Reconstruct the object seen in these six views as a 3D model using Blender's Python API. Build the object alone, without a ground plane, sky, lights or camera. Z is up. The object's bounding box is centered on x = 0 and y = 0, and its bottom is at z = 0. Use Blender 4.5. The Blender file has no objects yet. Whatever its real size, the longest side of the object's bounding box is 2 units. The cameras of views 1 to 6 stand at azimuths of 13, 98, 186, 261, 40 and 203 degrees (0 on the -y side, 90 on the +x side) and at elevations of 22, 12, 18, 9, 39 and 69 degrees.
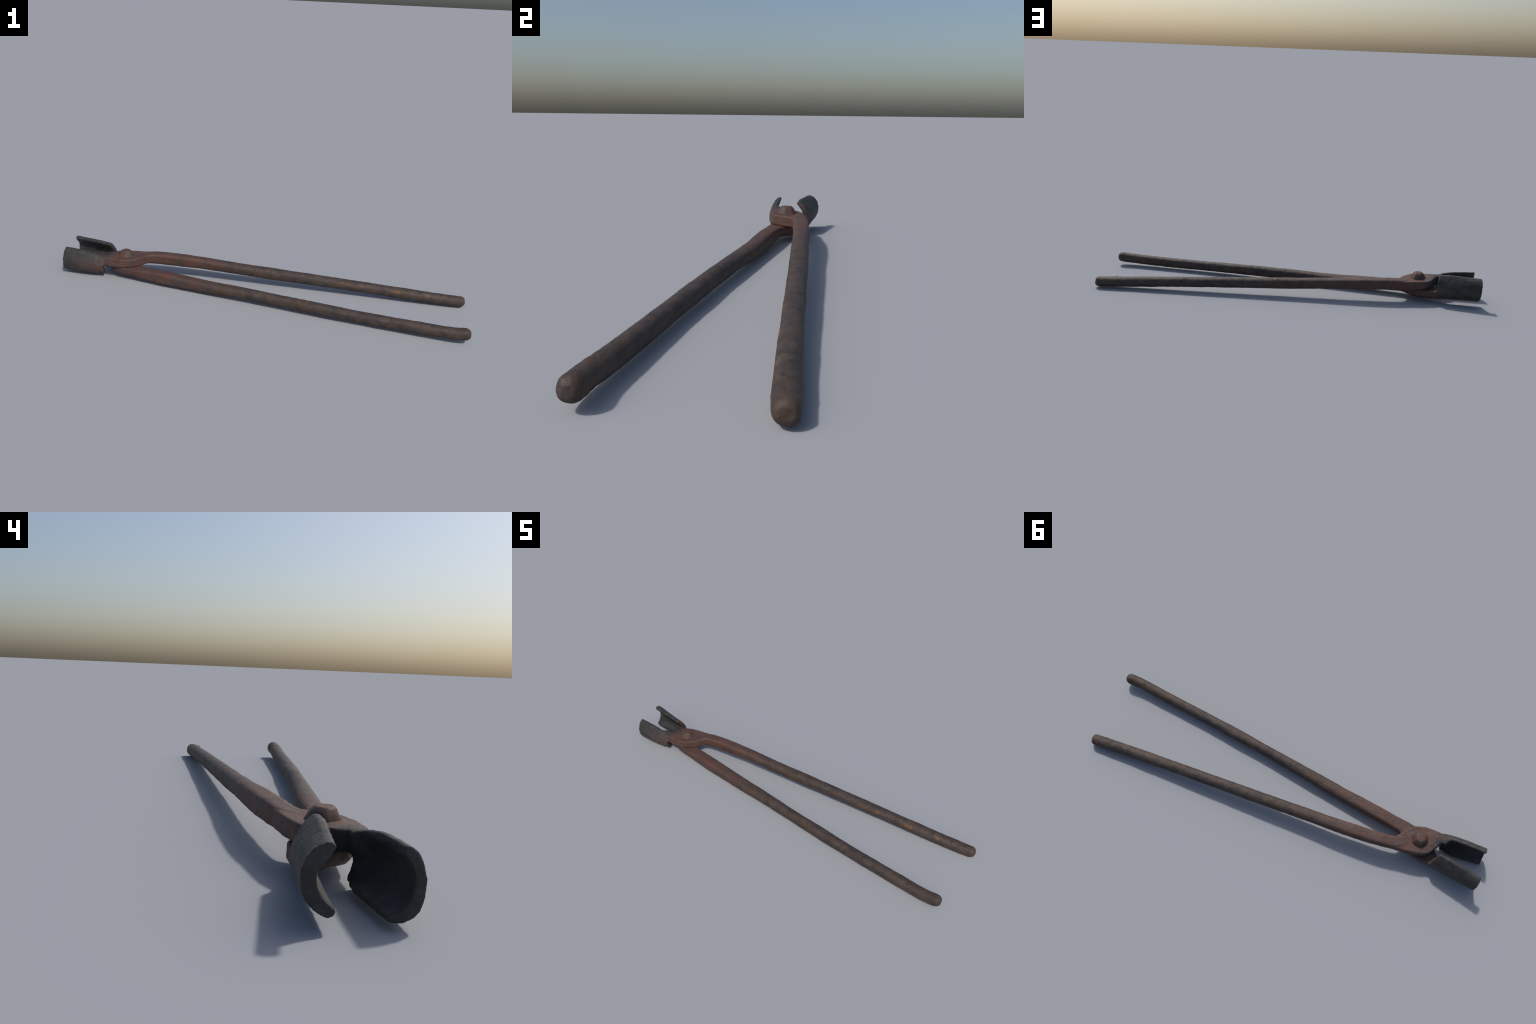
# Old forged box-jaw tongs: two flipped halves crossing at a rivet, open, lying flat.
import bpy, bmesh, math
from mathutils import Vector, noise

VOXEL = 0.0026

# ---------------------------------------------------------------- helpers
def lerp(a, b, t):
    return a + (b - a) * t

def smooth01(t):
    t = max(0.0, min(1.0, t))
    return t * t * (3 - 2 * t)

def catmull(pts, per):
    """Open Catmull-Rom through pts (tuples of any dimension)."""
    out = []
    n = len(pts)
    for i in range(n - 1):
        p0, p1, p2, p3 = pts[max(i - 1, 0)], pts[i], pts[i + 1], pts[min(i + 2, n - 1)]
        for k in range(per):
            t = k / per
            out.append(tuple(
                0.5 * (2 * b + (c - a) * t + (2 * a - 5 * b + 4 * c - d) * t * t
                       + (3 * b - a - 3 * c + d) * t ** 3)
                for a, b, c, d in zip(p0, p1, p2, p3)))
    out.append(tuple(pts[-1]))
    return out

def resample(loop, n):
    """n points evenly spaced on a closed 2D loop, starting at loop[0]."""
    L = loop + [loop[0]]
    acc = [0.0]
    for a, b in zip(L, L[1:]):
        acc.append(acc[-1] + math.dist(a, b))
    out, j = [], 0
    for k in range(n):
        s = acc[-1] * k / n
        while acc[j + 1] < s:
            j += 1
        t = (s - acc[j]) / max(acc[j + 1] - acc[j], 1e-9)
        out.append(tuple(lerp(a, b, t) for a, b in zip(L[j], L[j + 1])))
    return out

def loft(bm, rings):
    """Closed tube with flat end caps through rings of equal length."""
    V = [[bm.verts.new(p) for p in r] for r in rings]
    n = len(V[0])
    for a, b in zip(V, V[1:]):
        for i in range(n):
            bm.faces.new((a[i], a[(i + 1) % n], b[(i + 1) % n], b[i]))
    bm.faces.new(V[0][::-1])
    bm.faces.new(V[-1])

# ---------------------------------------------------------------- handle
def handle_rings(stations, tip, flat_tip):
    """stations: (x, y, z, width, height, squareness); rounded bar, domed end."""
    S = catmull(stations, 8)
    rings = []

    def ring(c, wy, wz, sq, d):
        side = Vector((-d.y, d.x, 0)).normalized()
        up = side.cross(d).normalized()
        if up.z < 0:
            up = -up
        out = []
        for k in range(40):
            a = 2 * math.pi * k / 40
            ca, sa = math.cos(a), math.sin(a)
            e = 2.0 / sq
            u = math.copysign(abs(ca) ** e, ca) * wy / 2
            v = math.copysign(abs(sa) ** e, sa) * wz / 2
            out.append(c + side * u + up * v)
        return out

    for i, s in enumerate(S):
        c = Vector(s[:3])
        a = Vector(S[max(i - 1, 0)][:3])
        b = Vector(S[min(i + 1, len(S) - 1)][:3])
        d = (b - a).normalized()
        rings.append(ring(c, s[3], s[4], s[5], d))
    # end dome from the last station to the tip point
    s = S[-1]
    c0, c1 = Vector(s[:3]), Vector(tip)
    d = (c1 - c0).normalized()
    for k in range(1, 9):
        t = k / 9
        f = (1 - t ** flat_tip) ** (1 / 2.0)
        rings.append(ring(c0.lerp(c1, t), s[3] * f, s[4] * f, s[5], d))
    return rings

# ---------------------------------------------------------------- hinge plate
def plate(bm, outline, z0, z1, rise_x, rise, under=0.0, chamfer=(0.003, 0.003)):
    """Extruded outline, edges chamfered, top lifted toward the jaw past rise_x."""
    pts = outline
    cx = sum(p[0] for p in pts) / len(pts)
    cy = sum(p[1] for p in pts) / len(pts)
    n = len(pts)

    def inset(d):
        out = []
        for i in range(n):
            a, b, c = Vector(pts[i - 1]), Vector(pts[i]), Vector(pts[(i + 1) % n])
            t = (c - a).normalized()
            out.append(b + Vector((-t.y, t.x)) * d)
        return out
    # orientation: make inset go inward
    area = sum(pts[i][0] * pts[(i + 1) % n][1] - pts[(i + 1) % n][0] * pts[i][1] for i in range(n))
    sgn = 1 if area > 0 else -1
    c = 0.003

    def lift(x, y, z):
        top = (z - z0) / (z1 - z0)
        k = smooth01((rise_x - x) / 0.07)
        z += rise * k * top
        # the lower plate is drawn up under its free front corner
        if under:
            z += under * (1 - top) * smooth01((-0.700 - x) / 0.05) * smooth01((0.045 - y) / 0.04)
        return z
    rings = []
    for d, z in ((chamfer[0], z0), (0, z0 + chamfer[1]), (0, z1 - c), (c, z1)):
        rings.append([(p.x, p.y, lift(p.x, p.y, z)) for p in inset(d * sgn)])
    V = [[bm.verts.new(p) for p in r] for r in rings]
    for a, b in zip(V, V[1:]):
        for i in range(n):
            bm.faces.new((a[i], a[(i + 1) % n], b[(i + 1) % n], b[i]))
    bm.faces.new(V[0][::-1])
    bm.faces.new(V[-1])

# ---------------------------------------------------------------- jaw
def jaw_rings(stations, slant, n=90):
    """C-shaped channel. stations: (x at section bottom, x at section top, loop in (y, z));
    the loop morphs from one to the next. slant: the rear rim runs back with |y|."""
    secs = [(a, b, resample(loop, n)) for a, b, loop in stations]
    x_first, x_last = secs[0][0], secs[-1][0]
    rings = []
    for k, (s0, s1) in enumerate(zip(secs, secs[1:])):
        steps = 8
        for i in range(steps + (k == len(secs) - 2)):
            t = i / steps
            ring = []
            for a, b in zip(s0[2], s1[2]):
                y, z = lerp(a[0], b[0], t), lerp(a[1], b[1], t)
                q = max(0.0, min(1.0, (z - 0.01) / 0.13))
                x = lerp(lerp(s0[0], s0[1], q), lerp(s1[0], s1[1], q), t)
                rear = max(0.0, (x - x_last) / (x_first - x_last)) ** 2
                x -= slant * (0.08 - abs(y)) * rear
                ring.append((x, y, z))
            rings.append(ring)
    return rings

# ---------------------------------------------------------------- shape data
UPPER_HANDLE = [  # x, y, z, width, height, squareness
    (-0.640, 0.032, 0.0838, 0.052, 0.0455, 5.0),
    (-0.580, 0.0630, 0.0858, 0.057, 0.0515, 5.0),
    (-0.500, 0.0785, 0.0862, 0.058, 0.0565, 4.5),
    (-0.400, 0.0893, 0.0838, 0.0595, 0.0575, 3.6),
    (-0.300, 0.0975, 0.0802, 0.0595, 0.055, 3.0),
    (-0.200, 0.1040, 0.0750, 0.0575, 0.055, 2.6),
    (0.000, 0.1180, 0.0653, 0.0590, 0.0560, 2.3),
    (0.200, 0.1319, 0.0582, 0.0580, 0.0550, 2.2),
    (0.400, 0.1450, 0.0508, 0.0565, 0.0530, 2.2),
    (0.600, 0.1575, 0.0418, 0.0555, 0.0520, 2.2),
    (0.800, 0.1718, 0.0322, 0.0555, 0.0520, 2.2),
    (0.900, 0.1800, 0.0280, 0.0555, 0.0520, 2.2),
    (0.968, 0.1865, 0.0262, 0.0535, 0.0510, 2.2)]
LOWER_HANDLE = [
    (-0.660, -0.022, 0.041, 0.054, 0.043, 5.0),
    (-0.600, -0.036, 0.0405, 0.060, 0.047, 5.0),
    (-0.500, -0.0485, 0.0400, 0.0625, 0.056, 4.5),
    (-0.400, -0.0585, 0.0380, 0.0620, 0.0575, 3.8),
    (-0.300, -0.0685, 0.0354, 0.0625, 0.057, 3.0),
    (-0.200, -0.0790, 0.0350, 0.0630, 0.0555, 2.5),
    (-0.100, -0.0905, 0.0376, 0.0605, 0.0540, 2.3),
    (0.000, -0.1015, 0.0379, 0.0570, 0.0550, 2.2),
    (0.200, -0.1240, 0.0364, 0.0535, 0.0550, 2.2),
    (0.350, -0.1385, 0.0355, 0.0565, 0.0535, 2.2),
    (0.500, -0.1530, 0.0332, 0.0530, 0.0530, 2.2),
    (0.700, -0.1689, 0.0334, 0.0525, 0.0535, 2.2),
    (0.900, -0.1845, 0.0373, 0.0520, 0.0530, 2.2),
    (0.945, -0.1860, 0.0395, 0.0520, 0.0535, 2.2),
    (0.972, -0.1850, 0.0420, 0.0520, 0.0530, 2.2)]

UPPER_PLATE = [(-0.555, 0.046), (-0.580, 0.034), (-0.592, 0.017), (-0.604, -0.004), (-0.622, -0.028),
               (-0.648, -0.049), (-0.690, -0.066), (-0.730, -0.0685), (-0.766, -0.0690), (-0.795, -0.066),
               (-0.806, -0.052), (-0.800, -0.038), (-0.792, -0.024), (-0.779, -0.007), (-0.765, 0.018), (-0.757, 0.034),
               (-0.748, 0.047), (-0.734, 0.057), (-0.710, 0.068), (-0.668, 0.078), (-0.612, 0.088),
               (-0.560, 0.094)]
LOWER_PLATE = [(-0.560, -0.073), (-0.610, -0.069), (-0.653, -0.064), (-0.700, -0.058), (-0.728, -0.050),
               (-0.746, -0.037), (-0.756, -0.018), (-0.768, 0.002), (-0.781, 0.018), (-0.800, 0.032),
               (-0.815, 0.048), (-0.815, 0.084), (-0.770, 0.084), (-0.720, 0.083), (-0.685, 0.075), (-0.655, 0.057),
               (-0.630, 0.033), (-0.605, 0.004), (-0.585, -0.010), (-0.560, -0.015)]

# jaw sections as loops in (y, z): along the outside, then back along the hollow
UPPER_JAW = [
    (-0.774, -0.774, [(-0.020, 0.1125), (-0.048, 0.115), (-0.066, 0.111), (-0.075, 0.094), (-0.079, 0.072),
                      (-0.077, 0.050), (-0.071, 0.030), (-0.060, 0.016), (-0.043, 0.010), (-0.028, 0.009),
                      (-0.020, 0.014), (-0.019, 0.024), (-0.025, 0.038), (-0.030, 0.053), (-0.026, 0.064),
                      (-0.018, 0.072), (-0.014, 0.088), (-0.014, 0.104)]),
    (-0.815, -0.815, [(-0.050, 0.1200), (-0.062, 0.1205), (-0.074, 0.110), (-0.083, 0.093), (-0.087, 0.074),
                      (-0.086, 0.051), (-0.079, 0.030), (-0.066, 0.015), (-0.046, 0.009), (-0.024, 0.009),
                      (-0.014, 0.014), (-0.015, 0.025), (-0.027, 0.030), (-0.040, 0.038), (-0.049, 0.050),
                      (-0.053, 0.064), (-0.054, 0.077), (-0.053, 0.087), (-0.050, 0.096), (-0.048, 0.106)]),
    (-0.850, -0.850, [(-0.054, 0.1255), (-0.066, 0.1250), (-0.078, 0.113), (-0.086, 0.096), (-0.0905, 0.076),
                      (-0.090, 0.053), (-0.083, 0.031), (-0.069, 0.015), (-0.048, 0.009), (-0.023, 0.009),
                      (-0.012, 0.014), (-0.013, 0.025), (-0.029, 0.029), (-0.045, 0.037), (-0.056, 0.050),
                      (-0.062, 0.066), (-0.063, 0.083), (-0.060, 0.094), (-0.054, 0.103), (-0.051, 0.112)]),
    (-0.900, -0.900, [(-0.055, 0.1305), (-0.067, 0.1300), (-0.080, 0.1175), (-0.089, 0.099), (-0.0935, 0.078),
                      (-0.093, 0.055), (-0.086, 0.033), (-0.072, 0.016), (-0.051, 0.009), (-0.028, 0.009),
                      (-0.016, 0.014), (-0.018, 0.025), (-0.034, 0.029), (-0.049, 0.036), (-0.061, 0.049),
                      (-0.068, 0.068), (-0.068, 0.087), (-0.063, 0.100), (-0.056, 0.109), (-0.052, 0.118)]),
    (-0.998, -0.985, [(-0.056, 0.1365), (-0.066, 0.1355), (-0.079, 0.125), (-0.089, 0.105), (-0.0945, 0.080),
                      (-0.0935, 0.058), (-0.087, 0.036), (-0.074, 0.018), (-0.055, 0.010), (-0.036, 0.010),
                      (-0.026, 0.015), (-0.029, 0.024), (-0.043, 0.028), (-0.055, 0.035), (-0.067, 0.048),
                      (-0.074, 0.075), (-0.072, 0.096), (-0.065, 0.111), (-0.057, 0.121), (-0.053, 0.128)])]
LOWER_JAW = [
    (-0.773, -0.778, [(0.035, 0.136), (0.041, 0.1425), (0.051, 0.1415), (0.064, 0.127), (0.075, 0.109),
                      (0.084, 0.089), (0.088, 0.068), (0.086, 0.045), (0.078, 0.029), (0.062, 0.021),
                      (0.045, 0.021), (0.034, 0.026), (0.032, 0.050), (0.040, 0.063), (0.052, 0.070),
                      (0.060, 0.082), (0.060, 0.096), (0.053, 0.110), (0.042, 0.122), (0.036, 0.130)]),
    (-0.840, -0.840, [(0.038, 0.139), (0.045, 0.1475), (0.056, 0.1470), (0.069, 0.132), (0.082, 0.114),
                      (0.094, 0.095), (0.099, 0.075), (0.096, 0.050), (0.087, 0.033), (0.070, 0.022),
                      (0.055, 0.021), (0.047, 0.028), (0.049, 0.040), (0.060, 0.046), (0.070, 0.058),
                      (0.076, 0.076), (0.075, 0.094), (0.067, 0.108), (0.054, 0.119), (0.043, 0.128)]),
    (-0.996, -0.999, [(0.062, 0.138), (0.069, 0.1465), (0.082, 0.1455), (0.098, 0.136), (0.111, 0.120),
                      (0.118, 0.100), (0.117, 0.075), (0.108, 0.050), (0.091, 0.031), (0.071, 0.020),
                      (0.059, 0.022), (0.056, 0.033), (0.066, 0.041), (0.080, 0.054), (0.089, 0.072),
                      (0.091, 0.090), (0.087, 0.105), (0.078, 0.116), (0.068, 0.126)])]

# ---------------------------------------------------------------- build one half
def build_half(kind):
    bm = bmesh.new()
    if kind == "upper":
        loft(bm, handle_rings(UPPER_HANDLE, (0.994, 0.190, 0.030), 2.8))
        plate(bm, UPPER_PLATE, 0.0625, 0.1065, -0.735, 0.007)
        loft(bm, jaw_rings(UPPER_JAW, 0.40))
    else:
        loft(bm, handle_rings(LOWER_HANDLE, (1.000, -0.1820, 0.0440), 2.2))
        plate(bm, LOWER_PLATE, 0.0200, 0.0615, -0.735, 0.002, 0.007, (0.011, 0.015))
        loft(bm, jaw_rings(LOWER_JAW, 0.36))
    bmesh.ops.recalc_face_normals(bm, faces=bm.faces)
    me = bpy.data.meshes.new(kind)
    bm.to_mesh(me)
    bm.free()
    ob = bpy.data.objects.new(kind, me)
    bpy.context.collection.objects.link(ob)
    m = ob.modifiers.new("fuse", "REMESH")
    m.mode = "VOXEL"
    m.voxel_size = VOXEL
    m.adaptivity = 0.0
    s = ob.modifiers.new("soften", "SMOOTH")
    s.factor = 0.5
    s.iterations = 4
    dg = bpy.context.evaluated_depsgraph_get()
    fused = bpy.data.meshes.new_from_object(ob.evaluated_get(dg))
    bpy.data.objects.remove(ob)
    blend_necks(fused, kind)
    hammer(fused, kind)
    return fused

def blend_necks(me, kind):
    """Relax the surface where the plate runs out into the jaw and into the bar."""
    bm = bmesh.new()
    bm.from_mesh(me)
    jaw_neck = [v for v in bm.verts if -0.850 < v.co.x < -0.760 and
                (v.co.z > 0.06 and v.co.y < 0 if kind == "upper" else v.co.z < 0.075 and v.co.y > 0.02)]
    bar_neck = [v for v in bm.verts if -0.645 < v.co.x < -0.50 and abs(v.co.y) > 0.012]
    rims = [v for v in bm.verts if v.co.x < -0.972]
    for group, rounds in ((jaw_neck, 24), (bar_neck, 5), (rims, 5)):
        for _ in range(rounds):
            bmesh.ops.smooth_vert(bm, verts=group, factor=0.5, use_axis_x=True, use_axis_y=True, use_axis_z=True)
    bm.to_mesh(me)
    bm.free()

def hammer(me, kind):
    """Hammer marks and scale relief along the surface normals."""
    seed = Vector((3.1, 7.7, 1.9)) if kind == "upper" else Vector((11.3, 2.4, 8.6))
    normals = [Vector(v.normal) for v in me.vertices]
    for v, nrm in zip(me.vertices, normals):
        p = v.co
        on_handle = smooth01((p.x + 0.60) / 0.25)
        big = noise.noise(Vector((p.x * 9, p.y * 22, p.z * 22)) + seed)
        mid = noise.noise(p * 48 + seed)
        fine = noise.noise(p * 150 + seed)
        d = 0.0001 + big * lerp(0.0010, 0.0016, on_handle) + mid * 0.0010 + fine * 0.00045
        if kind == "upper":          # little burr on top near the end of the grip
            r = (p - Vector((0.884, 0.166, 0.0485))).length
            d += 0.0060 * math.exp(-(r / 0.0075) ** 2)
        v.co = p + nrm * d
        if v.co.z < 0.0005:
            v.co.z = 0.0005 + (v.co.z - 0.0005) * 0.2

# ---------------------------------------------------------------- split into parts
def split(me, kind, root, mats):
    """Cut the fused half into jaw / hinge plate / handle; borders share vertices and normals."""
    me.update()
    nrm = [Vector(v.normal) for v in me.vertices]

    def region(c):
        if c.x > -0.575:
            return "handle"
        if c.x < -0.787:
            return "jaw"
        if kind == "upper" and c.x < -0.77 and c.z < 0.055:
            return "jaw"
        if kind == "lower" and c.x < -0.77 and c.z > 0.07:
            return "jaw"
        return "hinge_plate"
    groups = {}
    for f in me.polygons:
        groups.setdefault(region(f.center), []).append(f.index)
    for name in ("handle", "hinge_plate", "jaw"):
        idx, verts, faces, ns = {}, [], [], []
        for fi in groups[name]:
            row = []
            for vi in me.polygons[fi].vertices:
                if vi not in idx:
                    idx[vi] = len(verts)
                    verts.append(me.vertices[vi].co.copy())
                    ns.append(nrm[vi])
                row.append(idx[vi])
            faces.append(row)
        m = bpy.data.meshes.new(name)
        m.from_pydata(verts, [], faces)
        m.polygons.foreach_set("use_smooth", [True] * len(faces))
        m.update()
        m.normals_split_custom_set_from_vertices(ns)
        m.materials.append(mats[name, kind])
        o = bpy.data.objects.new(name, m)
        bpy.context.collection.objects.link(o)
        o.parent = root

# ---------------------------------------------------------------- rivet
def build_rivet(root, mat):
    """Upset rivet: faceted, flat-topped cone head above, low peened head below."""
    cx, cy = -0.687, 0.003
    prof = [(0.0, 0.0155), (0.022, 0.0155), (0.031, 0.018), (0.033, 0.0215), (0.020, 0.024), (0.018, 0.060),
            (0.018, 0.098), (0.0375, 0.1020), (0.0395, 0.1055), (0.0385, 0.1085), (0.0340, 0.1170), (0.0285, 0.1260),
            (0.0235, 0.1325), (0.0190, 0.1350), (0.0100, 0.1358), (0.0, 0.1360)]
    prof = catmull(prof, 4)
    bm = bmesh.new()
    N = 72
    rings = []
    for r, z in prof:
        row = []
        for k in range(N):
            a = 2 * math.pi * k / N
            # hammered facets: rounded octagon, a bit irregular
            fac = 1.0 + 0.035 * math.cos(6 * a + 0.7) + 0.03 * math.cos(3 * a + 1.9)
            fac = lerp(1.0, fac, smooth01((z - 0.100) / 0.02))
            lump = 0.0011 * noise.noise(Vector((math.cos(a) * 1.6, math.sin(a) * 1.6, z * 60)))
            rr = max(r * fac + (lump * 1.3 if r > 0.004 else 0), 0.0)
            top = smooth01((z - 0.125) / 0.008)
            row.append((cx + rr * math.cos(a), cy + rr * math.sin(a) + top * -0.002,
                        z + lump * 0.6 * top))
        rings.append(row)
    V = [[bm.verts.new(p) for p in r] for r in rings]
    for a, b in zip(V, V[1:]):
        for i in range(N):
            bm.faces.new((a[i], a[(i + 1) % N], b[(i + 1) % N], b[i]))
    bmesh.ops.remove_doubles(bm, verts=bm.verts, dist=1e-5)
    bmesh.ops.recalc_face_normals(bm, faces=bm.faces)
    m = bpy.data.meshes.new("rivet")
    bm.to_mesh(m)
    bm.free()
    m.polygons.foreach_set("use_smooth", [True] * len(m.polygons))
    m.materials.append(mat)
    o = bpy.data.objects.new("rivet", m)
    bpy.context.collection.objects.link(o)
    o.parent = root

# ---------------------------------------------------------------- materials
class Graph:
    def __init__(self, name):
        self.mat = bpy.data.materials.new(name)
        self.mat.use_nodes = True
        self.t = self.mat.node_tree
        self.t.nodes.clear()
        self.co = self.n("ShaderNodeTexCoord").outputs["Object"]

    def n(self, kind, **props):
        node = self.t.nodes.new(kind)
        for k, v in props.items():
            setattr(node, k, v)
        return node

    def link(self, a, b):
        self.t.links.new(a, b)

    def mapped(self, scale=(1, 1, 1), loc=(0, 0, 0), rot=(0, 0, 0)):
        m = self.n("ShaderNodeMapping")
        m.inputs["Scale"].default_value = scale
        m.inputs["Location"].default_value = loc
        m.inputs["Rotation"].default_value = rot
        self.link(self.co, m.inputs["Vector"])
        return m.outputs["Vector"]

    def noise(self, scale, detail=4, rough=0.55, vec=None, dist=0.0):
        x = self.n("ShaderNodeTexNoise")
        x.inputs["Scale"].default_value = scale
        x.inputs["Detail"].default_value = detail
        x.inputs["Roughness"].default_value = rough
        x.inputs["Distortion"].default_value = dist
        self.link(vec or self.co, x.inputs["Vector"])
        return x.outputs["Fac"]

    def ramp(self, fac, lo, hi, a=0.0, b=1.0):
        m = self.n("ShaderNodeMapRange")
        m.interpolation_type = "SMOOTHSTEP"
        m.inputs["From Min"].default_value = lo
        m.inputs["From Max"].default_value = hi
        m.inputs["To Min"].default_value = a
        m.inputs["To Max"].default_value = b
        self.link(fac, m.inputs["Value"])
        return m.outputs["Result"]

    def math(self, op, a, b):
        m = self.n("ShaderNodeMath", operation=op)
        for s, v in zip(m.inputs, (a, b)):
            if isinstance(v, (int, float)):
                s.default_value = v
            else:
                self.link(v, s)
        return m.outputs[0]

    def mix(self, fac, a, b, blend="MIX"):
        m = self.n("ShaderNodeMix", data_type="RGBA", blend_type=blend)
        for s, v in ((m.inputs["Factor"], fac), (m.inputs["A"], a), (m.inputs["B"], b)):
            if isinstance(v, (int, float)):
                s.default_value = v
            elif isinstance(v, tuple):
                s.default_value = (*v, 1.0)
            else:
                self.link(v, s)
        return m.outputs["Result"]

    def spot(self, centre, radii, ragged):
        """Soft ellipsoid mask around a point, its rim broken up by noise."""
        m = self.n("ShaderNodeVectorMath", operation="SUBTRACT")
        self.link(self.co, m.inputs[0])
        m.inputs[1].default_value = centre
        d = self.n("ShaderNodeVectorMath", operation="DIVIDE")
        self.link(m.outputs[0], d.inputs[0])
        d.inputs[1].default_value = radii
        l = self.n("ShaderNodeVectorMath", operation="LENGTH")
        self.link(d.outputs[0], l.inputs[0])
        v = self.math("ADD", l.outputs["Value"], self.math("MULTIPLY", self.math("SUBTRACT", ragged, 0.5), 3.5))
        return self.ramp(v, 0.35, 1.15, 1.0, 0.0)


# linear base colours
STEEL = (0.024, 0.0235, 0.023)
STEEL_PALE = (0.046, 0.0435, 0.040)
BROWN = (0.064, 0.0435, 0.035)
BROWN_DARK = (0.032, 0.024, 0.0215)
RED = (0.110, 0.0415, 0.0265)
RED_GREY = (0.080, 0.049, 0.041)
OCHRE = (0.090, 0.047, 0.021)
ORANGE = (0.160, 0.075, 0.021)

def iron(name, kind):
    g = Graph(name)
    sep = g.n("ShaderNodeSeparateXYZ")
    g.link(g.co, sep.inputs[0])
    X, Y, Z = sep.outputs
    off = (0.0, 0.0, 0.0) if kind == "upper" else (3.7, 1.3, 5.1)
    v = g.mapped(loc=off)
    broad = g.noise(9.0, 4, 0.6, v)
    patch = g.noise(26.0, 5, 0.62, v, 0.4)
    speck = g.noise(120.0, 4, 0.65, v)
    grain = g.noise(420.0, 3, 0.6, v)
    # fine wear lines running round the bar
    lines = g.noise(60.0, 4, 0.6, g.mapped((2.6, 1.0, 1.0), off))

    # grip: dark brown scale, mottled
    grip = g.mix(g.ramp(patch, 0.36, 0.64), BROWN_DARK, BROWN)
    grip = g.mix(g.math("MULTIPLY", g.ramp(speck, 0.56, 0.74), 0.55), grip, OCHRE)
    grip = g.mix(g.math("MULTIPLY", g.ramp(lines, 0.52, 0.75), 0.12), grip, STEEL_PALE)
    grip = g.mix(g.math("MULTIPLY", g.ramp(broad, 0.48, 0.66), 0.35), grip, OCHRE)

    # hinge end: red rust with greyish rubbed patches
    rust = g.mix(g.ramp(patch, 0.35, 0.66), RED_GREY, RED)
    rust = g.mix(g.math("MULTIPLY", g.ramp(speck, 0.50, 0.70), 0.50), rust, BROWN)
    rust = g.mix(g.math("MULTIPLY", g.ramp(broad, 0.46, 0.62), 0.30), rust, BROWN_DARK)

    # jaw end: blue-grey bare steel
    steel = g.mix(g.ramp(patch, 0.38, 0.66), STEEL, STEEL_PALE)
    steel = g.mix(g.math("MULTIPLY", g.ramp(speck, 0.54, 0.74), 0.35), steel, BROWN)

    wob = g.math("MULTIPLY", g.math("SUBTRACT", broad, 0.5), 0.5)
    xw = g.math("ADD", X, wob)
    col = g.mix(g.ramp(xw, -0.52, 0.02), rust, grip)
    wob2 = g.math("MULTIPLY", g.math("SUBTRACT", patch, 0.5), 0.12)
    xj = g.math("ADD", X, wob2)
    if kind == "upper":
        # bare steel spreads back over the plate top; the cheek of the jaw stays browner low down
        back = g.math("ADD", xj, g.math("MULTIPLY", Y, -0.25))
        col = g.mix(g.ramp(back, -0.800, -0.715), steel, col)
        cheek = g.math("MULTIPLY", g.ramp(g.math("ADD", Y, wob2), -0.078, -0.060, 1.0, 0.0),
                       g.math("MULTIPLY", g.ramp(xj, -0.99, -0.82), g.ramp(g.math("ADD", Z, wob2), 0.075, 0.115, 1.0, 0.0)))
        col = g.mix(g.math("MULTIPLY", cheek, 0.8), col, RED_GREY)
        for c, r, k in (((0.665, 0.138, 0.050), (0.030, 0.022, 0.009), 0.75), ((0.490, 0.129, 0.058), (0.030, 0.022, 0.008), 0.40),
                        ((0.420, 0.124, 0.060), (0.030, 0.022, 0.008), 0.40), ((0.814, 0.146, 0.048), (0.013, 0.022, 0.007), 0.6)):
            col = g.mix(g.math("MULTIPLY", g.spot(c, r, speck), k), col, ORANGE)
    else:
        col = g.mix(g.ramp(xj, -0.815, -0.745), steel, col)
    fleck = g.ramp(grain, 0.3, 0.7, 0.86, 1.12)
    col = g.mix(1.0, col, fleck, "MULTIPLY")
    finish(g, col, speck, grain, lines)
    return g.mat

def rivet_iron(name):
    g = Graph(name)
    patch = g.noise(40.0, 5, 0.6, None, 0.5)
    speck = g.noise(140.0, 4, 0.65)
    grain = g.noise(420.0, 3)
    col = g.mix(g.ramp(patch, 0.38, 0.64), BROWN, RED)
    col = g.mix(g.math("MULTIPLY", g.ramp(speck, 0.5, 0.72), 0.5), col, RED_GREY)
    finish(g, col, speck, grain, patch)
    return g.mat

def finish(g, col, speck, grain, lines):
    b = g.n("ShaderNodeBsdfPrincipled")
    out = g.n("ShaderNodeOutputMaterial")
    g.link(col, b.inputs["Base Color"])
    g.link(g.ramp(speck, 0.3, 0.7, 0.58, 0.74), b.inputs["Roughness"])
    b.inputs["Specular IOR Level"].default_value = 0.5
    h = g.math("ADD", g.math("MULTIPLY", speck, 0.9), g.math("ADD", g.math("MULTIPLY", grain, 0.35), g.math("MULTIPLY", lines, 0.3)))
    bump = g.n("ShaderNodeBump")
    bump.inputs["Strength"].default_value = 0.6
    bump.inputs["Distance"].default_value = 0.0022
    g.link(h, bump.inputs["Height"])
    g.link(bump.outputs["Normal"], b.inputs["Normal"])
    g.link(b.outputs[0], out.inputs["Surface"])

# ---------------------------------------------------------------- assemble
root = bpy.data.objects.new("blacksmith_tongs", None)
bpy.context.collection.objects.link(root)
root["label"] = "old rusty forged iron tongs with curved box jaws, open"
root["category"] = "tongs"

for kind in ("upper", "lower"):
    m = iron("forged_iron_" + kind, kind)
    split(build_half(kind), kind, root, {(p, kind): m for p in ("handle", "hinge_plate", "jaw")})
build_rivet(root, rivet_iron("rivet_iron"))
